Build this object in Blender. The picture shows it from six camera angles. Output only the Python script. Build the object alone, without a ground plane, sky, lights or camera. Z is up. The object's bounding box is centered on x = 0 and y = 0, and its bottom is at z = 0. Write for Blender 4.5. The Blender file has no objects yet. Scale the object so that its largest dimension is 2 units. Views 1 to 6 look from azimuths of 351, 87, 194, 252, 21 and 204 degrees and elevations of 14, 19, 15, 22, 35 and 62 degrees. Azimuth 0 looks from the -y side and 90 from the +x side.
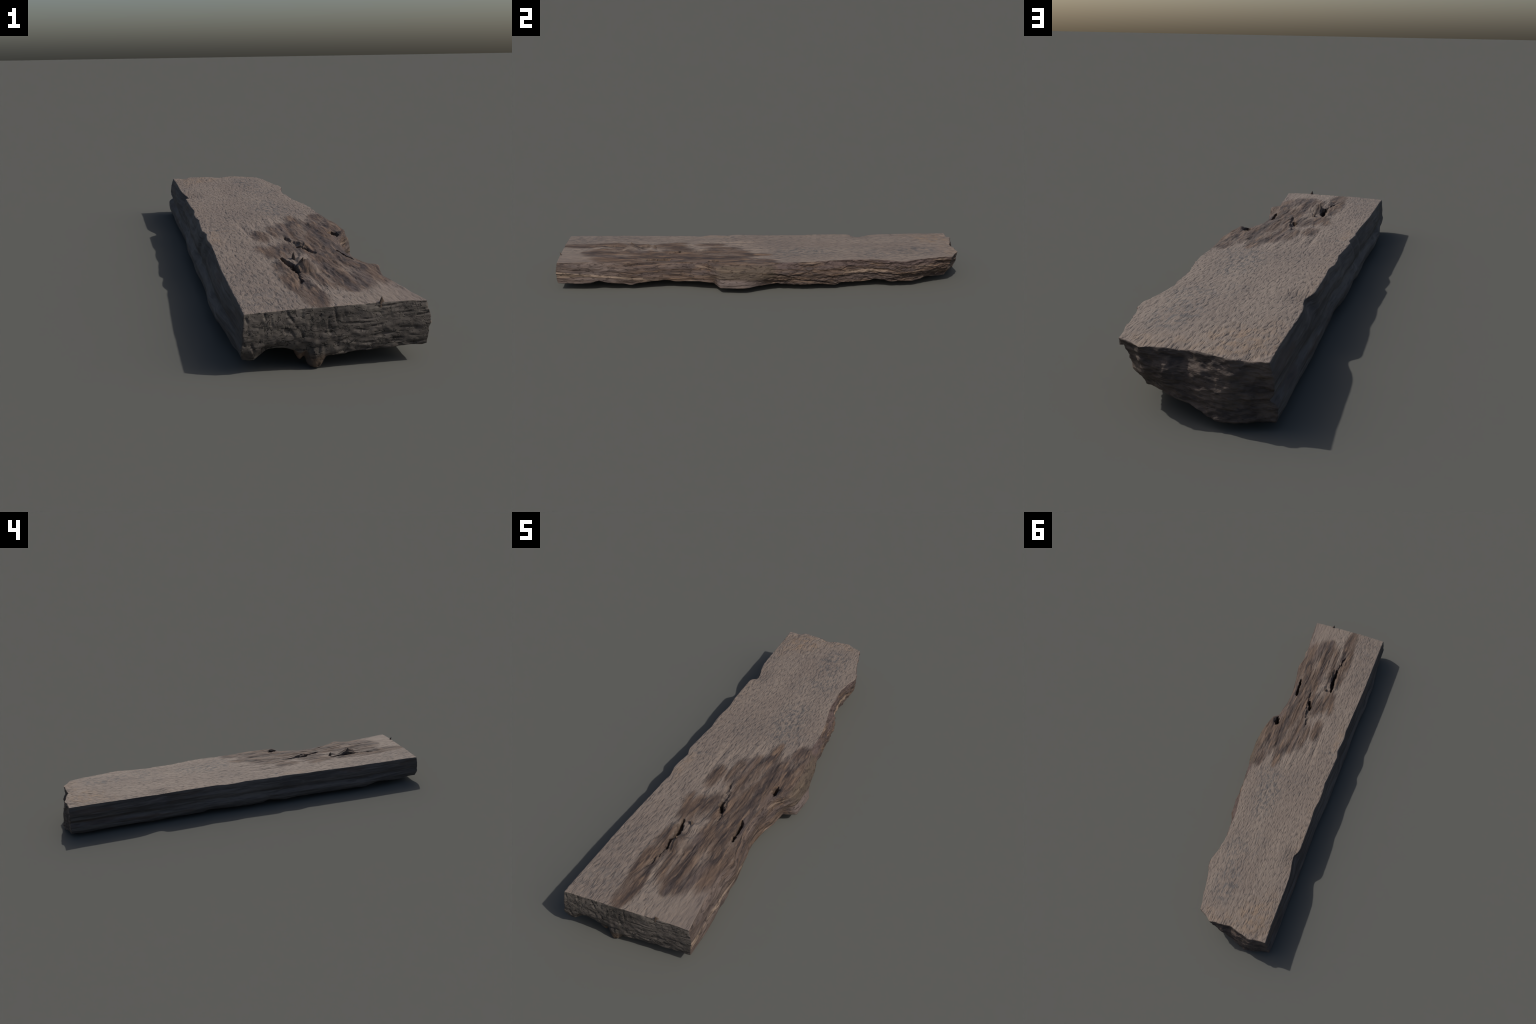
"""Weathered, half-sawn wooden plank with one live (waney) edge, a rotten knot and a broken end."""
import bpy, math
import numpy as np

# ------------------------------------------------------------------ noise
def _hash(ix, iy, iz, seed):
    h = (ix.astype(np.int64) * 374761393 + iy.astype(np.int64) * 668265263
         + iz.astype(np.int64) * 2147483647 + seed * 144665) & 0xFFFFFFFF
    h = ((h ^ (h >> 13)) * 1274126177) & 0xFFFFFFFF
    return (h ^ (h >> 16)) & 0xFFFFFFFF

def noise(x, y, z, seed=0):
    """3D gradient noise, roughly -1..1."""
    xi, yi, zi = np.floor(x), np.floor(y), np.floor(z)
    fx, fy, fz = x - xi, y - yi, z - zi
    f = lambda t: t * t * t * (t * (t * 6 - 15) + 10)
    u, v, w = f(fx), f(fy), f(fz)
    xi, yi, zi = xi.astype(np.int64), yi.astype(np.int64), zi.astype(np.int64)
    def g(dx, dy, dz):
        h = _hash(xi + dx, yi + dy, zi + dz, seed)
        a = (h & 1023) * (2 * math.pi / 1024.0)
        c = ((h >> 10) & 1023) / 511.5 - 1.0
        s = np.sqrt(np.maximum(0, 1 - c * c))
        return np.cos(a) * s * (fx - dx) + np.sin(a) * s * (fy - dy) + c * (fz - dz)
    l = lambda a, b, t: a + (b - a) * t
    r = l(l(l(g(0,0,0), g(1,0,0), u), l(g(0,1,0), g(1,1,0), u), v),
          l(l(g(0,0,1), g(1,0,1), u), l(g(0,1,1), g(1,1,1), u), v), w)
    return r * 1.5

def fbm(x, y, z, seed=0, octaves=3):
    s, a, f = 0, 1.0, 1.0
    for o in range(octaves):
        s = s + a * noise(x * f, y * f, z * f, seed + o * 17)
        a *= 0.5; f *= 2.03
    return s

def sstep(e0, e1, t):
    t = np.clip((t - e0) / (e1 - e0), 0, 1)
    return t * t * (3 - 2 * t)

def curve(points, soft=0.012):
    """Smooth 1D profile through hand-placed (position, value) points."""
    p = np.array(points, float)
    t = np.linspace(-1.15, 1.15, 2301)
    v = np.interp(t, p[:, 0], p[:, 1])
    k = np.exp(-0.5 * (np.arange(-60, 61) * 0.001 / soft) ** 2); k /= k.sum()
    v = np.convolve(np.pad(v, 60, mode='edge'), k, mode='valid')
    return lambda q: np.interp(q, t, v)

# ------------------------------------------------------------------ profiles (metres)
# the plank lies along y: sawn end at -y, broken end at +y, live edge on +x
left_top = curve([(-.99,-.215),(-.75,-.217),(-.6,-.216),(-.45,-.214),(-.35,-.212),(-.32,-.208),(-.27,-.217),
                  (-.18,-.207),(-.15,-.219),(-.04,-.217),(.03,-.212),(.08,-.219),(.13,-.221),(.21,-.212),
                  (.27,-.218),(.39,-.222),(.50,-.226),(.63,-.229),(.72,-.230),
                  (.86,-.232),(.965,-.237)], .008)
left_low = curve([(-.98,-.222),(-.9,-.225),(-.83,-.233),(-.72,-.248),(-.66,-.244),(-.58,-.251),(-.5,-.245),
                  (-.38,-.244),(-.26,-.249),(-.08,-.251),(.05,-.251),(.16,-.248),(.28,-.244),(.41,-.247),
                  (.58,-.253),(.72,-.257),(.87,-.258),(.97,-.257)])
left_floor = curve([(-.98,.03),(-.9,.024),(-.83,.034),(-.73,.04),(-.66,.02),(-.58,.03),(-.5,.026),(-.38,.026),
                    (-.26,.03),(-.18,.022),(-.085,.041),(-.05,.025),(.05,.026),(.16,.029),(.25,.032),(.28,.022),
                    (.41,.024),(.58,.024),(.72,.025),(.87,.022),(.93,.017),(.97,.02)], .008)
right_top = curve([(-.985,.203),(-.87,.190),(-.74,.180),(-.68,.186),(-.655,.194),(-.62,.178),(-.5,.158),(-.41,.160),
                   (-.3,.178),(-.27,.210),(-.22,.222),(-.17,.224),(-.1,.224),(0,.213),(.06,.203),(.15,.204),(.21,.2),
                   (.3,.184),(.39,.169),(.44,.170),(.51,.166),(.6,.178),(.65,.193),(.69,.187),(.74,.169),
                   (.856,.146),(.9,.137),(.94,.128)], .007)
right_mid = curve([(-.985,.211),(-.87,.201),(-.74,.195),(-.655,.203),(-.6,.188),(-.5,.177),(-.41,.178),(-.3,.195),
                   (-.27,.213),(-.22,.240),(-.17,.246),(-.1,.248),(0,.241),(.05,.226),(.1,.226),(.16,.215),
                   (.26,.212),(.35,.205),(.42,.177),(.54,.167),(.6,.176),(.65,.192),(.7,.182),(.77,.162),(.84,.148),
                   (.88,.126),(.94,.095)], .008)
right_low = curve([(-.985,.206),(-.91,.205),(-.83,.204),(-.8,.207),(-.744,.2),(-.675,.194),(-.61,.192),(-.55,.186),
                   (-.487,.178),(-.43,.173),(-.365,.186),(-.325,.203),(-.245,.207),(-.222,.252),(-.17,.256),(-.104,.256),
                   (-.03,.226),(.016,.206),(.06,.196),(.19,.202),(.26,.199),(.34,.189),(.37,.181),(.47,.156),(.53,.157),
                   (.617,.159),(.68,.153),(.73,.141),(.8,.114),(.845,.094),(.876,.080),(.91,.072)], .005)
right_floor = curve([(-.985,.040),(-.91,.038),(-.83,.041),(-.796,.052),(-.744,.040),(-.675,.033),(-.642,.025),(-.61,.035),
                     (-.55,.042),(-.487,.046),(-.43,.037),(-.36,.046),(-.325,.051),(-.246,.040),(-.229,.036),(-.218,.030),
                     (-.17,.031),(-.1,.033),(-.013,.034),(.06,.036),(.13,.030),(.19,.031),(.26,.034),(.34,.027),
                     (.37,.037),(.47,.033),(.51,.038),(.53,.048),(.573,.041),(.617,.031),(.68,.034),(.733,.028),
                     (.8,.043),(.845,.040),(.876,.033),(.9,.038)], .004)
end_top = curve([(-.25,.962),(-.235,.967),(-.2,.964),(-.186,.966),(-.155,.976),(-.12,.968),(-.087,.960),(-.045,.944),
                 (-.004,.953),(.03,.955),(.067,.963),(.074,.955),(.092,.938),(.132,.918),(.16,.88),(.2,.86)], .005)
end_low = curve([(-.26,.966),(-.215,.974),(-.19,.988),(-.136,.999),(-.07,.98),(.01,.953),(.03,.932),(.065,.898),(.1,.876),(.15,.855),
                 (.2,.84)], .008)
front_floor = curve([(-.25,.033),(-.219,.031),(-.196,.025),(-.165,.050),(-.121,.052),(-.1,.043),(-.076,.046),(-.03,.024),
                     (.036,.034),(.17,.037),(.207,.039)], .006)
far_floor = curve([(-.26,.02),(-.25,.018),(-.19,.018),(-.13,.016),(-.07,.036),(0,.047),(.03,.050),(.065,.038),(.1,.033),(.15,.04)], .008)
# how far the upper right-hand edge is rounded over (metres of drop at the rim)
rim_drop = curve([(-1,.002),(-.9,.004),(-.75,.010),(-.69,.006),(-.655,.001),(-.62,.008),(-.5,.011),(-.35,.009),(-.29,.005),
                  (-.265,-.001),(-.2,.002),(-.1,.002),(0,.002),(.06,.001),(1,.0)], .010)

def top_height(x, y):
    z = .1445 + .008 * y + .012 * (x) * (y < 0) * np.abs(y)
    z = z + (.002 + .007 * sstep(.40, .7, y) * sstep(1.0, .88, y)) * np.clip(1 - (np.abs(x + .02) / .21) ** 2, 0, 1)   # slight crown
    z = z - .004 * sstep(.84, .95, y) * sstep(.03, .13, x)                     # lifted far corner
    z = z - .010 * np.where(y > .49, np.exp(-((y - .49) / .07) ** 2), np.exp(-((y - .49) / .03) ** 2)) * sstep(-.13, -.21, x)     # dip at the left notch
    z = z - .005 * np.exp(-((y - .95) / .03) ** 2) * (np.exp(-((x + .19) / .02) ** 2) + np.exp(-((x + .035) / .025) ** 2))
    z = z - .004 * np.exp(-((y + .33) / .03) ** 2) * sstep(-.17, -.21, x)
    z = z + .0032 * sstep(-.55, -.75, y)                                        # sawn end rises a little
    z = z + .0035 * fbm(x * 5, y * 2.2, x * 0, 3)
    r = right_top(y)
    z = z - rim_drop(y) * sstep(r - .060, r + .004, x) ** 1.5
    # saw overlap: the far half stands a hair proud of the near half at the left rim
    z = z + .0022 * sstep(-.172, -.166, y + .01 * noise(x * 30, y * 0, x * 0, 8)) * sstep(-.05, -.16, x)
    return z

def slit(x, y, x0, y0, x1, y1, width):
    """0..1 mask of a lens-shaped slit between two points, with a ragged rim."""
    dx, dy = x1 - x0, y1 - y0
    L = math.hypot(dx, dy)
    t = ((x - x0) * dx + (y - y0) * dy) / (L * L)
    d = ((x - x0) * dy - (y - y0) * dx) / L
    d = d + .007 * noise(x * 70, y * 55, x * 0, 21) + .003 * noise(x * 150, y * 120, x * 0, 22)
    prof = np.sqrt(np.clip(1 - (2 * t - 1) ** 2, 0, 1))
    return sstep(1.25, .75, np.abs(d) / (width * prof + 1e-5)) * (prof > .02)

def top_relief(x, y):
    """Knot mound, rotten holes and slits as height changes on the upper face."""
    dz = np.zeros_like(x)
    near = (y < .1)
    # knot: a mound torn open on its -x side
    u, v = x + .004, y + .658
    cone = np.sqrt((u / np.where(u > 0, .052, .026)) ** 2 + (v / np.where(v > 0, .055, .046)) ** 2)
    cone = cone * (1 + .25 * noise(x * 30, y * 22, x * 0, 31))
    dz = dz + .027 * np.clip(1 - cone, 0, 1) ** .9
    u, v = x - .004, y + .560
    cone = np.sqrt((u / np.where(u > 0, .040, .014)) ** 2 + (v / .030) ** 2)
    dz = dz + .013 * np.clip(1 - cone, 0, 1)
    dz = dz + .006 * np.exp(-((x + .058) / .010) ** 2 - ((y + .59) / .025) ** 2)
    pit = np.maximum.reduce([slit(x, y, -.026, -.698, -.034, -.640, .0050),
                             slit(x, y, -.028, -.645, -.044, -.535, .0085),
                             .16 * slit(x, y, -.045, -.80, -.030, -.690, .0040)])
    dz = dz - .050 * pit
    # split beside it
    s2 = np.maximum(slit(x, y, .053, -.445, .027, -.385, .0085), .14 * slit(x, y, .066, -.50, .012, -.28, .010))
    dz = dz - .045 * s2
    dz = dz + .007 * np.exp(-((x - .055) / .014) ** 2 - ((y + .385) / .05) ** 2)
    # long crack near the live edge
    s3 = np.maximum(slit(x, y, .151, -.570, .142, -.505, .0055), slit(x, y, .143, -.510, .136, -.452, .0055))
    dz = dz - .045 * s3
    # hole behind the knob on the live edge, and the knob itself
    s4 = slit(x, y, .181, -.285, .172, -.228, .0085)
    dz = dz - .050 * s4
    dz = dz + .009 * np.exp(-((x - .204) / .012) ** 2 - ((y + .262) / .022) ** 2)
    # weathered hollow and long grooves of the rotten patch
    rot = rot_zone(x, y)
    groove = fbm(x * 42 + 1.2 * noise(x * 4, y * 3, x * 0, 5), y * 6.5, x * 0, 41, 3)
    dz = dz - rot * (.0006 + .0044 * groove)
    dz = dz - .0055 * np.exp(-((x - .08) / .06) ** 2 - ((y + .33) / .14) ** 2)
    return dz * near

def rot_zone(x, y):
    w = 0.028 * fbm(x * 9, y * 5, x * 0, 61, 2)
    a = sstep(-.93, -.80, y + 2 * w) * sstep(.06, -.10, y - .35 * x + 2 * w)
    return a * sstep(-.10, -.03, x + w + .12 * np.abs(y + .58))

def floor_height(x, y, a):
    z = (left_floor(y) - .005) * (1 - a) + (right_floor(y) - .001) * a
    sag = np.sin(np.pi * np.clip(a, 0, 1)) ** .8
    z = z - .013 * sag + .010 * sag * fbm(x * 9, y * 5, x * 0, 71, 3)
    wf = sstep(-.86, -.965, y); z = z * (1 - wf) + front_floor(x) * wf
    we = sstep(.78, .95, y);    z = z * (1 - we) + far_floor(x) * we
    # broken stub and a thorn under the sawn end
    stub = np.hypot((x + .054) / 1.0, (y + .970) / 1.15)
    stub = stub * (1 + .35 * noise(x * 45, y * 45, x * 0, 77))
    z = z - .044 * sstep(.030, .011, stub)
    thorn = np.hypot(x + .087, (y + .976))
    z = z - .030 * np.clip(1 - thorn / .016, 0, 1)
    return np.maximum(z, .0015)

# ------------------------------------------------------------------ lattice block
NA, NB, NC = 190, 840, 56
def build_block():
    ids, faces, tags = {}, [], []
    key = lambda i, j, k: (i * (NB + 1) + j) * (NC + 1) + k
    def sheet(fix, val, n1, n2, flip, tag):
        u, v = np.meshgrid(np.arange(n1 + 1), np.arange(n2 + 1), indexing='ij')
        w = np.full_like(u, val)
        i, j, k = {'a': (w, u, v), 'b': (u, w, v), 'c': (u, v, w)}[fix]
        g = key(i, j, k)
        q = np.stack([g[:-1, :-1], g[1:, :-1], g[1:, 1:], g[:-1, 1:]], -1).reshape(-1, 4)
        if flip: q = q[:, ::-1]
        faces.append(q); tags.append(np.full(len(q), tag))
    sheet('c', NC, NA, NB, False, 0)   # upper face
    sheet('c', 0, NA, NB, True, 1)     # underside
    sheet('a', NA, NB, NC, False, 2)   # live edge
    sheet('a', 0, NB, NC, True, 3)     # sawn edge
    sheet('b', 0, NA, NC, False, 4)    # end grain
    sheet('b', NB, NA, NC, True, 5)    # broken end
    F = np.concatenate(faces); T = np.concatenate(tags)
    uniq, inv = np.unique(F, return_inverse=True)
    F = inv.reshape(F.shape)
    k = uniq % (NC + 1); j = (uniq // (NC + 1)) % (NB + 1); i = uniq // ((NC + 1) * (NB + 1))
    return F, T, i / NA, j / NB, k / NC

def normals_of(P, F):
    n = np.cross(P[F[:, 2]] - P[F[:, 0]], P[F[:, 3]] - P[F[:, 1]])
    N = np.zeros_like(P)
    for c in range(4):
        for d in range(3):
            N[:, d] += np.bincount(F[:, c], n[:, d], len(P))
    return N / (np.linalg.norm(N, axis=1, keepdims=True) + 1e-12)

def relax(P, F, times, w=.5):
    E = np.concatenate([F[:, [0, 1]], F[:, [1, 2]], F[:, [2, 3]], F[:, [3, 0]]])
    cnt = np.bincount(E[:, 0], minlength=len(P)) + np.bincount(E[:, 1], minlength=len(P))
    for _ in range(times):
        A = np.zeros_like(P)
        for d in range(3):
            A[:, d] = np.bincount(E[:, 0], P[E[:, 1], d], len(P)) + np.bincount(E[:, 1], P[E[:, 0], d], len(P))
        P = P * (1 - w) + A / cnt[:, None] * w
    return P

F, T, A, B, C = build_block()
nv = len(A)
on = np.zeros((6, nv))
for t in range(6):
    on[t, np.unique(F[T == t])] = 1
top, under, live, sawn, front, far = on

# place the lattice
y = -.985 + 1.955 * B
x = -.22 + .43 * A
left_lobe = lambda c, yy: np.interp(c, [0, .1, .25, .36, .42, .5, .65, .8, .9, 1], [.80, .95, .95, .66, .50, .52, .48, .28, .12, 0])
for _ in range(3):
    lt, ll = left_top(y), left_low(y)
    groove = sstep(.35, .9, y) * np.exp(-((C - .37) / .06) ** 2) * .012
    notch = np.where(y > .49, np.exp(-((y - .49) / .075) ** 2), np.exp(-((y - .49) / .030) ** 2))
    xl = lt + (ll - lt) * left_lobe(C, y) + groove + .021 * notch * sstep(.55, 1, C)
    rt, rm, rl = right_top(y), right_mid(y), right_low(y)
    up = sstep(.55, 1.0, C) ** 1.6
    xr = np.where(C > .55, rm + (rt - rm) * up, rl + (rm - rl) * sstep(0, .55, C))
    x = xl + (xr - xl) * A
    yf = -.998 + .005 * (2 * C - 1) ** 2 + .006 * sstep(-.1, .2, x) + .008 * sstep(.25, 0, C) * sstep(.05, -.2, x)
    ye = end_low(x) + (end_top(x) - end_low(x)) * C ** .8
    ye = ye + .012 * np.exp(-((C - .55) / .25) ** 2) * sstep(.05, -.1, x) * sstep(-.24, -.18, x) * 0.5 \
        + .016 * np.exp(-((C - .48) / .28) ** 2) * np.exp(-((x - .02) / .075) ** 2)
    y = yf + (ye - yf) * B
zt = top_height(x, y)
zb = floor_height(x, y, A)
z = zb + (zt - zb) * C
P = np.stack([x, y, z], 1)
P = relax(P, F, 3)

# ------------------------------------------------------------------ relief
x, y, z = P.T.copy()
def top_relief_of(x, y, z):
    # upper face: torn saw fibres in short dashes, holes, knot
    fib = noise(x * 125 + 9 * y + .5 * noise(x * 9, y * 6, x * 0, 100), y * 36, x * 0, 101)
    fib2 = noise(x * 75, y * 22, x * 0, 102)
    fuzz = fbm(x * 60, y * 40, x * 0, 103, 2)
    rot = rot_zone(x, y)
    dash = -.0011 * sstep(-.05, .75, fib) * (1 - .6 * rot) * (1 - .7 * np.exp(-((x - .16) / .09) ** 2 - ((y + .90) / .15) ** 2)) + .0009 * fib2 + .0004 * fuzz
    edge_far = sstep(.86, .95, y)
    dash = dash + edge_far * .0014 * fbm(x * 45, y * 45, x * 0, 104, 2)
    top_d = dash
    return top_d

def live_relief_of(x, y, z):
    # live edge: long flowing fibres near the sawn end, cross-wrinkled cambium further on
    yy = y + .35 * (z - .08)
    flow = fbm(y * 4.5, z * 48 + 2.0 * noise(y * 5, z * 8, x * 0, 7), x * 0, 111, 3)
    wr = fbm(yy * 30 + 45 * (z - .08), z * 70 - 12 * y, x * 0, 112, 3)
    bark = sstep(-.02, .05, y + .02 * noise(z * 40, y * 0, x * 0, 12))
    ledge = np.abs(noise(y * 3.2, z * 26 + 1.2 * noise(y * 6, z * 6, x * 0, 13), x * 0, 113))
    step_t = z * 30 + 1.3 * noise(y * 3.0, z * 6, x * 0, 114) + .35 * noise(y * 17, z * 30, x * 0, 115)
    tooth = step_t - np.floor(step_t)
    terrace = (.25 + .75 * bark) * (.0075 * sstep(0, .16, tooth) * (1 - tooth) ** 1.4 - .0028) * (.6 + .8 * noise(y * 4, z * 9, x * 0, 116))
    live_d = .0035 * flow + bark * (.0048 * wr + .0020 * (1 - 2.2 * ledge)) + (1 - bark) * .0030 * (1 - 2 * ledge) + terrace
    blocky = np.exp(-((y - .0) / .035) ** 2) * np.exp(-((z - .10) / .03) ** 2)
    live_d = live_d + blocky * .004 * np.sin(z * 420) * noise(y * 60, z * 10, x * 0, 14)
    live_d = live_d + .0035 * np.exp(-((z - (.090 - .030 * (y + .98) / .27)) / .005) ** 2) * sstep(-.62, -.75, y)
    return live_d

def sawn_relief_of(x, y, z):
    # sawn edge: gentle longitudinal planing
    sawn_d = .0030 * fbm(y * 3.5, z * 30, x * 0, 121, 3) + .0012 * fbm(y * 14, z * 60, x * 0, 122, 2)
    return sawn_d

def under_relief_of(x, y, z):
    # underside
    under_d = .004 * fbm(x * 22, y * 9, x * 0, 131, 3)
    return under_d

def front_relief_of(x, y, z):
    # end grain: horizontal checks plus short vertical cracks
    chk = noise(x * 26, z * 125 + 1.5 * noise(x * 14, z * 12, y * 0, 15), y * 0, 141)
    tick = noise(x * 95 + 20 * z, z * 38, y * 0, 142)
    front_d = (-.0022 * sstep(.12, .5, chk) * sstep(-.15, .05, x + .1 * noise(x * 12, z * 20, y * 0, 16))
               - .0026 * sstep(.2, .6, tick) * sstep(.10, -.10, x) + .0020 * fbm(x * 38, z * 48, y * 0, 143, 3))
    return front_d

def far_relief_of(x, y, z):
    # broken end: slanting torn fibres
    rip = fbm(x * 26 + 30 * z, z * 60 - 22 * x, y * 0, 151, 3)
    lay = np.abs(noise(x * 9, z * 42 + 14 * x, y * 0, 152))
    far_d = .0040 * rip + .0028 * (1 - 2.4 * lay)
    return far_d

def on_sheet(mask, rule):
    out = np.zeros(nv); m = mask > 0
    out[m] = rule(x[m], y[m], z[m])
    return out

top_d, live_d, sawn_d, under_d, front_d, far_d = (on_sheet(m, f) for m, f in (
    (top, top_relief_of), (live, live_relief_of), (sawn, sawn_relief_of),
    (under, under_relief_of), (front, front_relief_of), (far, far_relief_of)))
cnt = on.sum(0)
live_d = live_d - .0022
D = (top * top_d + under * under_d + live * live_d + sawn * sawn_d + front * front_d + far * far_d) / cnt
N = normals_of(relax(P, F, 4), F)
# big top features move straight up or down, everything else along the normal
only_top = (top > 0)
tr = on_sheet(top, lambda x, y, z: top_relief(x, y))
Q = P + N * D[:, None]
fade = np.where(only_top & (cnt > 1), .5, 1.0)
Q[:, 2] += np.where(only_top, tr * fade, 0)
Q[:, 2] = np.maximum(Q[:, 2], 0.0)
VN = normals_of(Q, F)

# ------------------------------------------------------------------ materials
class Nodes:
    def __init__(self, name):
        self.m = bpy.data.materials.new(name); self.m.use_nodes = True
        self.t = self.m.node_tree; self.t.nodes.clear()
        self.co = self.t.nodes.new('ShaderNodeTexCoord').outputs['Object']
        sep = self.n('ShaderNodeSeparateXYZ', (self.co,)); self.X, self.Y, self.Z = sep.outputs
    def n(self, kind, ins=(), **props):
        nd = self.t.nodes.new(kind)
        for k, v in props.items(): setattr(nd, k, v)
        it = ins.items() if isinstance(ins, dict) else enumerate(ins)
        for k, v in it:
            if v is None: continue
            if hasattr(v, 'is_linked') or hasattr(v, 'links'): self.t.links.new(v, nd.inputs[k])
            else: nd.inputs[k].default_value = v
        return nd
    def math(self, op, a, b=None, c=None, clamp=False):
        return self.n('ShaderNodeMath', (a, b, c), operation=op, use_clamp=clamp).outputs[0]
    def add(self, a, b): return self.math('ADD', a, b)
    def mul(self, a, b): return self.math('MULTIPLY', a, b)
    def step(self, v, lo, hi, a=0., b=1.):
        return self.n('ShaderNodeMapRange', {0: v, 1: lo, 2: hi, 3: a, 4: b}, interpolation_type='SMOOTHSTEP').outputs[0]
    def noise(self, scale, detail=3., rough=.55, shift=(0, 0, 0), rot=(0, 0, 0), warp=0.):
        mp = self.n('ShaderNodeMapping', {0: self.co, 1: shift, 2: rot, 3: scale}).outputs[0]
        return self.n('ShaderNodeTexNoise', {'Vector': mp, 'Scale': 1., 'Detail': detail, 'Roughness': rough, 'Distortion': warp}).outputs[0]
    def mix(self, f, a, b, mode='MIX'):
        nd = self.n('ShaderNodeMix', data_type='RGBA', blend_type=mode)
        for k, v in ((0, f), (6, a), (7, b)):
            if hasattr(v, 'links'): self.t.links.new(v, nd.inputs[k])
            else: nd.inputs[k].default_value = (*v, 1) if isinstance(v, tuple) and len(v) == 3 else v
        return nd.outputs[2]
    def blob(self, cx, cy, rx, ry):
        dx = self.mul(self.math('SUBTRACT', self.X, cx), 1 / rx)
        dy = self.mul(self.math('SUBTRACT', self.Y, cy), 1 / ry)
        r = self.add(self.mul(dx, dx), self.mul(dy, dy))
        return self.step(r, 1.7, 0.05)
    def blobs(self, items):
        out = None
        for b in items:
            v = self.mul(self.blob(*b[:4]), b[4] if len(b) > 4 else 1.0)
            out = v if out is None else self.math('MAXIMUM', out, v)
        return out
    def finish(self, col, bump, dist=.004, strength=.6, rough=.78, spec=.35):
        bp = self.n('ShaderNodeBump', {'Height': bump, 'Strength': strength, 'Distance': dist}).outputs[0]
        bs = self.n('ShaderNodeBsdfPrincipled', {'Base Color': col, 'Roughness': rough, 'Normal': bp})
        bs.inputs['Specular IOR Level'].default_value = spec
        self.t.links.new(bs.outputs[0], self.n('ShaderNodeOutputMaterial').inputs[0])
        return self.m

GREY, GREY_L, GREY_D = (.143, .114, .096), (.174, .141, .117), (.070, .057, .052)
BLUE = (.068, .067, .068)
BROWN, BROWN_D, TAN = (.076, .048, .033), (.027, .018, .016), (.160, .103, .067)
MAUVE = (.082, .062, .057)

def brown_wood(k, stretch=(28, 4.2, 28)):
    """streaky brown of bared, rotten wood"""
    s = k.noise(stretch, 6., .68, (3, 1, 2))
    s2 = k.noise(tuple(v * 2.6 for v in stretch), 3., .55, (7, 2, 5))
    c = k.mix(k.step(s, .41, .57), BROWN_D, BROWN)
    c = k.mix(k.mul(k.step(s2, .52, .68), .62), c, TAN)
    c = k.mix(k.mul(k.step(k.noise((9, 3, 14), 3., .6, (1, 8, 3)), .52, .66), .55), c, MAUVE)
    return c, s2

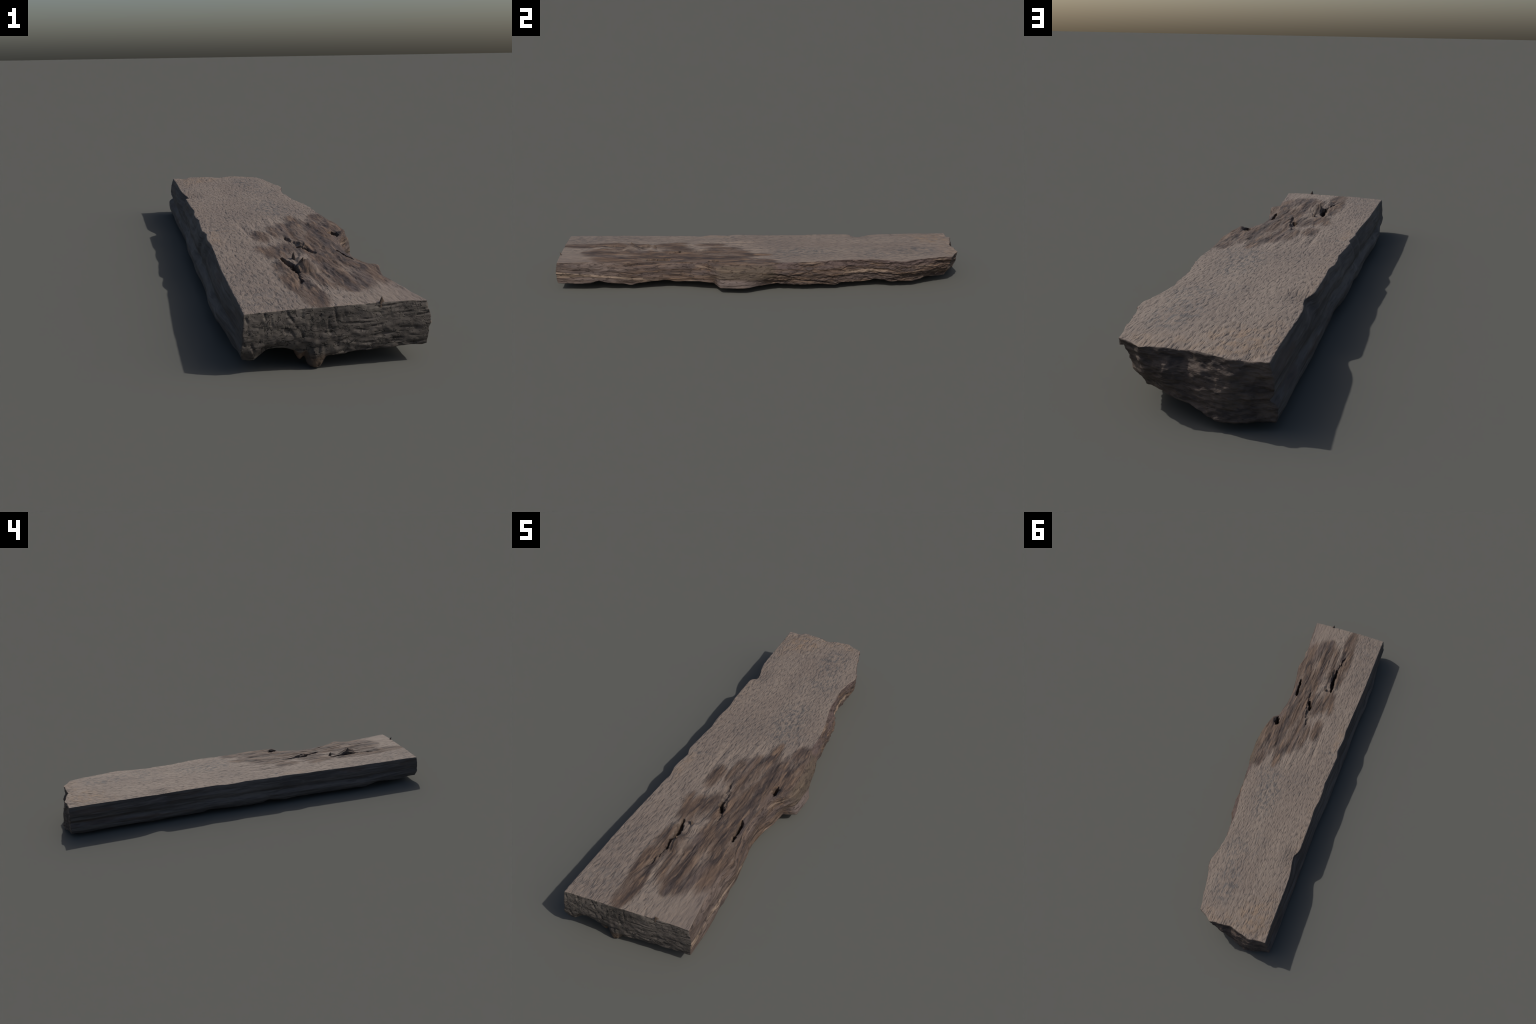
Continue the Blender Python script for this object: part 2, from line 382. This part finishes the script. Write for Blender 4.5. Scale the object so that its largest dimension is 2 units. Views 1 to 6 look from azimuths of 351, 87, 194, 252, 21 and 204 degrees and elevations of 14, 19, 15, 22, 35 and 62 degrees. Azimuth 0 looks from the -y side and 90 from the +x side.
def face_material():
    k = Nodes('weathered_saw_face')
    d1 = k.noise((150, 40, 40), 1.5, .45, (0, 0, 0), (0, 0, .05), .0)
    d2 = k.noise((300, 60, 60), 2., .5, (5, 3, 1), (0, 0, .03))
    tone = k.noise((6, 3, 3), 4., .6, (2, 5, 1))
    fine = k.noise((180, 180, 180), 2., .6)
    c = k.mix(k.step(tone, .35, .65), GREY, GREY_L)
    c = k.mix(k.mul(k.step(fine, .42, .7), .35), c, (.19, .138, .099))
    tan = k.blobs([(-.14, .87, .10, .10), (-.18, .77, .05, .08, .5), (.02, .93, .16, .05, .6), (-.20, .30, .03, .3, .3), (-.19, -.26, .025, .09, .6)])
    c = k.mix(k.mul(tan, k.step(k.noise((40, 26, 20), 3., .6, (9, 9, 9)), .42, .60, .1, .75)), c, (.195, .135, .090))
    blue = k.blobs([(.06, .74, .07, .12), (.085, .56, .07, .12, .8), (.06, .20, .07, .17), (.10, .09, .06, .06, .8), (0., .50, .05, .1, .5),
                    (-.16, -.155, .06, .014, .9), (-.07, .08, .08, .08, .35), (-.15, -.90, .07, .10, .6), (-.17, -.70, .05, .1, .4), (.0, -.93, .05, .04, .3)])
    b2 = k.step(k.noise((70, 34, 20), 3., .6, (4, 4, 2)), .46, .60)
    c = k.mix(k.mul(k.mul(blue, b2), .75), c, BLUE)
    pits = k.step(d1, .52, .70)
    pits2 = k.step(d2, .54, .70)
    c = k.mix(k.mul(k.step(d1, .44, .34), .30), c, (.205, .165, .138))
    smooth = k.math('SUBTRACT', 1., k.mul(k.blobs([(.15, -.90, .11, .18), (-.19, -.27, .04, .08, .7)]), .75))
    c = k.mix(k.mul(k.mul(pits, smooth), .52), c, GREY_D)
    c = k.mix(k.mul(k.mul(pits2, smooth), .28), c, GREY_D)
    # brown bared wood: rotten knot patch
    st = k.blobs([(-.040, -.88, .035, .13), (-.050, -.77, .040, .12), (.085, -.80, .06, .09, .9), (.045, -.74, .07, .12), (.150, -.70, .06, .14, .9),
                  (.10, -.58, .08, .14), (-.03, -.65, .055, .11), (-.035, -.48, .05, .09), (-.085, -.43, .02, .05, .7), (.10, -.36, .10, .16),
                  (-.055, -.27, .03, .08, .7), (.045, -.22, .06, .14), (.09, -.06, .022, .10), (.12, -.14, .06, .12, .8), (.21, -.15, .06, .18),
                  (.20, -.01, .05, .07, .9), (.17, -.45, .05, .30), (.03, -.42, .06, .10)])
    rag = k.noise((34, 5.0, 20), 6., .70, (1, 1, 6))
    rag2 = k.noise((13, 3.0, 10), 3., .6, (6, 3, 2))
    stain = k.step(k.add(st, k.add(k.mul(k.math('SUBTRACT', rag, .5), 2.8), k.mul(k.math('SUBTRACT', rag2, .5), 2.0))), .14, 1.05)
    stain = k.mul(stain, k.step(st, .0, .25))
    bw, s2 = brown_wood(k)
    c = k.mix(k.mul(k.step(st, .15, .9), .28), c, BROWN)
    c = k.mix(k.mul(stain, .92), c, bw)
    near = k.mul(k.step(k.Y, -.70, -.85), k.step(k.X, .13, .20))
    c = k.mix(k.mul(near, .45), c, MAUVE)
    calm = k.mul(k.step(stain, 0, 1, 1., .45), smooth)
    h = k.add(k.mul(k.add(k.mul(pits, -1.), k.mul(pits2, -.5)), calm), k.add(k.mul(d1, -.8), k.mul(k.mul(s2, stain), 1.2)))
    return k.finish(c, h, .003, .5)

def live_material():
    k = Nodes('bared_live_edge')
    bw, s2 = brown_wood(k, (30, 4, 46))
    streak = k.noise((20, 3.2, 60), 4., .6, (2, 2, 2), (.02, 0, 0), .3)
    near = k.step(k.Y, -.55, -.80)
    c = k.mix(k.mul(k.step(streak, .42, .60), .42), bw, MAUVE)
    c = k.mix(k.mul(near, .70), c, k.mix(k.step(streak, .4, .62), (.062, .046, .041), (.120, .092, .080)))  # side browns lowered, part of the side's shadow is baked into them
    pale = k.step(k.noise((14, 2.6, 75), 3., .5, (8, 1, 4)), .585, .66)
    c = k.mix(k.mul(pale, .65), c, (.19, .138, .10))
    # pale ridge running from the sawn end
    line = k.add(.089, k.mul(k.add(k.Y, .98), -.09))
    dist = k.math('ABSOLUTE', k.math('SUBTRACT', k.Z, k.add(line, k.mul(k.math('SUBTRACT', k.noise((9, 14, 9), 2.), .5), .012))))
    c = k.mix(k.mul(k.mul(k.step(dist, .0075, .002), k.step(k.Y, -.52, -.62)), .8), c, (.20, .148, .11))
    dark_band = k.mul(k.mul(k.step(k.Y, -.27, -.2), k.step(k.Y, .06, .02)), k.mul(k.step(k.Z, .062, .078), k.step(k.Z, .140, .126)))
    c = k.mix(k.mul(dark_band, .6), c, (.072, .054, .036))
    foot = k.mul(k.mul(k.step(k.Y, -.25, -.22), k.step(k.Y, -.02, -.08)), k.step(k.Z, .075, .062))
    c = k.mix(k.mul(foot, .65), c, (.112, .088, .080))
    red = k.step(k.Z, .105, .13)
    c = k.mix(k.mul(k.mul(red, k.step(k.Y, .02, .08)), k.step(k.noise((20, 7, 20), 3.), .40, .56, 0, .8)), c, (.076, .053, .049))
    crack = k.step(k.noise((60, 30, 130), 4., .62, (3, 6, 1), (.25, 0, 0), .5), .54, .66)
    c = k.mix(k.mul(crack, .70), c, BROWN_D)
    h = k.add(k.mul(streak, 1.2), k.add(k.mul(crack, -.7), k.mul(k.noise((70, 45, 150), 3., .6), .8)))
    return k.finish(c, h, .005, .7)

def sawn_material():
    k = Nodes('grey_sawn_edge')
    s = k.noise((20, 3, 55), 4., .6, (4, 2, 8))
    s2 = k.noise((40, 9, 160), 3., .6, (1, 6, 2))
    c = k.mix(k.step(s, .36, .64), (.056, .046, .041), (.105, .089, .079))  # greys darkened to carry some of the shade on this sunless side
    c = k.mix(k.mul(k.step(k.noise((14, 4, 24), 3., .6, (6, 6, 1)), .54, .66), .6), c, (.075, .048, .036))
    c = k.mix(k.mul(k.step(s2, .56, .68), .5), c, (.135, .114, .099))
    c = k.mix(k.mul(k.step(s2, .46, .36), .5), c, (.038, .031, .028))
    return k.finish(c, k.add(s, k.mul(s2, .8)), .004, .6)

def end_material():
    k = Nodes('checked_end_grain')
    hz = k.noise((42, 20, 190), 3., .62, (2, 0, 3), (0, .05, 0), 1.0)
    vt = k.noise((95, 20, 62), 3., .62, (5, 0, 1), (0, .15, 0), 1.4)
    tone = k.noise((9, 9, 13), 4., .6)
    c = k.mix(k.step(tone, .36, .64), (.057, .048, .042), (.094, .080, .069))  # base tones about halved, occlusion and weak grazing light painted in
    c = k.mix(k.mul(k.step(k.noise((90, 40, 90), 2.), .5, .66), .4), c, (.115, .100, .082))
    cr = k.step(hz, .56, .66)
    ct = k.mul(k.step(vt, .57, .67), k.step(k.X, .10, -.10, .35, 1.))
    c = k.mix(k.mul(cr, .78), c, (.018, .016, .014))
    c = k.mix(k.mul(ct, .78), c, (.018, .016, .014))
    bl = k.blob(-.02, -.985, .05, .2)
    c = k.mix(k.mul(k.mul(bl, k.step(k.Z, .085, .115)), .45), c, (.024, .021, .018))
    c = k.mix(k.mul(k.mul(k.step(k.Z, .040, .020), k.blob(-.05, -.985, .06, .2)), .6), c, (.10, .062, .036))
    h = k.add(k.add(k.mul(cr, -1.), k.mul(ct, -1.)), k.mul(tone, 1.5))
    return k.finish(c, h, .005, .8)

def broken_material():
    k = Nodes('torn_brown_end')
    s = k.noise((16, 16, 75), 4., .62, (1, 4, 2), (0, .35, 0), .6)
    tone = k.noise((12, 12, 20), 4., .6, (7, 3, 3))
    c = k.mix(k.step(s, .38, .62), (.040, .029, .024), (.088, .064, .051))
    c = k.mix(k.mul(k.step(tone, .52, .66), .5), c, (.13, .096, .074))
    c = k.mix(k.mul(k.step(k.noise((50, 50, 160), 3., .6, (0, 0, 5), (0, .35, 0)), .57, .68), .6), c, (.020, .015, .013))
    return k.finish(c, k.add(s, k.mul(tone, .6)), .007, .8)

def under_material():
    k = Nodes('raw_underside')
    bw, s2 = brown_wood(k)
    c = k.mix(k.step(k.noise((10, 3, 10), 4., .6, (3, 3, 3)), .42, .60), bw, (.100, .082, .070))
    return k.finish(c, s2, .005, .6)

def splinter_material():
    k = Nodes('torn_splinter')
    bw, s2 = brown_wood(k, (60, 30, 30))
    c = k.mix(.45, bw, (.115, .083, .060))
    return k.finish(c, s2, .003, .5)

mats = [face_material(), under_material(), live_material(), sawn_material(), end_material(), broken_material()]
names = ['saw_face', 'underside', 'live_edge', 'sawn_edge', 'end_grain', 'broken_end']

# ------------------------------------------------------------------ objects
root = bpy.data.objects.new('weathered_plank', None)
bpy.context.scene.collection.objects.link(root)
root['label'] = 'old grey-brown weathered wooden plank with one live edge'
root['category'] = 'wooden plank'
root.empty_display_size = .2

def part(name, verts, faces, normals, mat, parent):
    me = bpy.data.meshes.new(name)
    me.vertices.add(len(verts)); me.vertices.foreach_set('co', verts.astype(np.float32).ravel())
    n = faces.shape[1]
    me.loops.add(faces.size); me.loops.foreach_set('vertex_index', faces.astype(np.int32).ravel())
    me.polygons.add(len(faces))
    me.polygons.foreach_set('loop_start', np.arange(0, faces.size, n, dtype=np.int32))
    me.update(calc_edges=True); me.validate()
    me.polygons.foreach_set('use_smooth', np.ones(len(me.polygons), bool))
    if normals is not None:
        me.normals_split_custom_set_from_vertices(normals.tolist())
    me.materials.append(mat)
    ob = bpy.data.objects.new(name, me)
    bpy.context.scene.collection.objects.link(ob)
    ob.parent = parent
    return ob

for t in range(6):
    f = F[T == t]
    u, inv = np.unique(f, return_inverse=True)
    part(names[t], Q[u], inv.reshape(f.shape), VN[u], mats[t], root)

# loose splinters: bent, tapering shards standing on the upper face
sm = splinter_material()
def splinter(base, tip, width, thick, yaw, seed):
    base, tip = np.array(base, float), np.array(tip, float)
    rings, around = 10, 14
    side = np.array([math.cos(yaw), math.sin(yaw), 0.]); flat = np.array([-math.sin(yaw), math.cos(yaw), 0.])
    V, Fc = [], []
    for r in range(rings):
        s = r / (rings - 1)
        c = base + (tip - base) * s + flat * .25 * thick * math.sin(s * 3.1)
        w = (1 - s) ** .85 + .03
        for q in range(around):
            a = 2 * math.pi * q / around
            k = 1 + .22 * float(noise(np.array([q * .9 + seed]), np.array([s * 3.]), np.array([seed * 1.7]), 5)[0])
            V.append(c + side * width * w * k * math.cos(a) + flat * thick * w * k * math.sin(a))
    for r in range(rings - 1):
        for q in range(around):
            q2 = (q + 1) % around
            Fc.append([r * around + q, r * around + q2, (r + 1) * around + q2, (r + 1) * around + q])
    V.append(tip + (tip - base) * .04); apex = len(V) - 1
    for q in range(around):
        a, b = (rings - 1) * around + q, (rings - 1) * around + (q + 1) % around
        Fc.append([a, b, apex, apex])
    Fq = np.array(Fc[:(rings - 1) * around])
    me = bpy.data.meshes.new('splinter')
    me.from_pydata([tuple(v) for v in V], [], [tuple(map(int, f)) for f in Fq] + [(f[0], f[1], f[2]) for f in Fc[(rings - 1) * around:]])
    me.polygons.foreach_set('use_smooth', np.ones(len(me.polygons), bool)); me.update()
    me.materials.append(sm)
    ob = bpy.data.objects.new('splinter', me)
    bpy.context.scene.collection.objects.link(ob); ob.parent = root
    return ob

splinter((.100, -.982, .128), (.095, -.991, .157), .012, .006, .5, 1)      # on the sawn-end rim
splinter((-.006, -.552, .130), (-.011, -.547, .160), .006, .016, .3, 2)    # knot shards
splinter((-.050, -.588, .125), (-.057, -.582, .150), .006, .015, .4, 3)
splinter((-.012, -.648, .140), (-.009, -.660, .173), .010, .016, .2, 4)
splinter((.003, -.640, .135), (.006, -.652, .166), .010, .013, .1, 6)
splinter((.050, -.415, .120), (.046, -.408, .145), .005, .014, .35, 5)
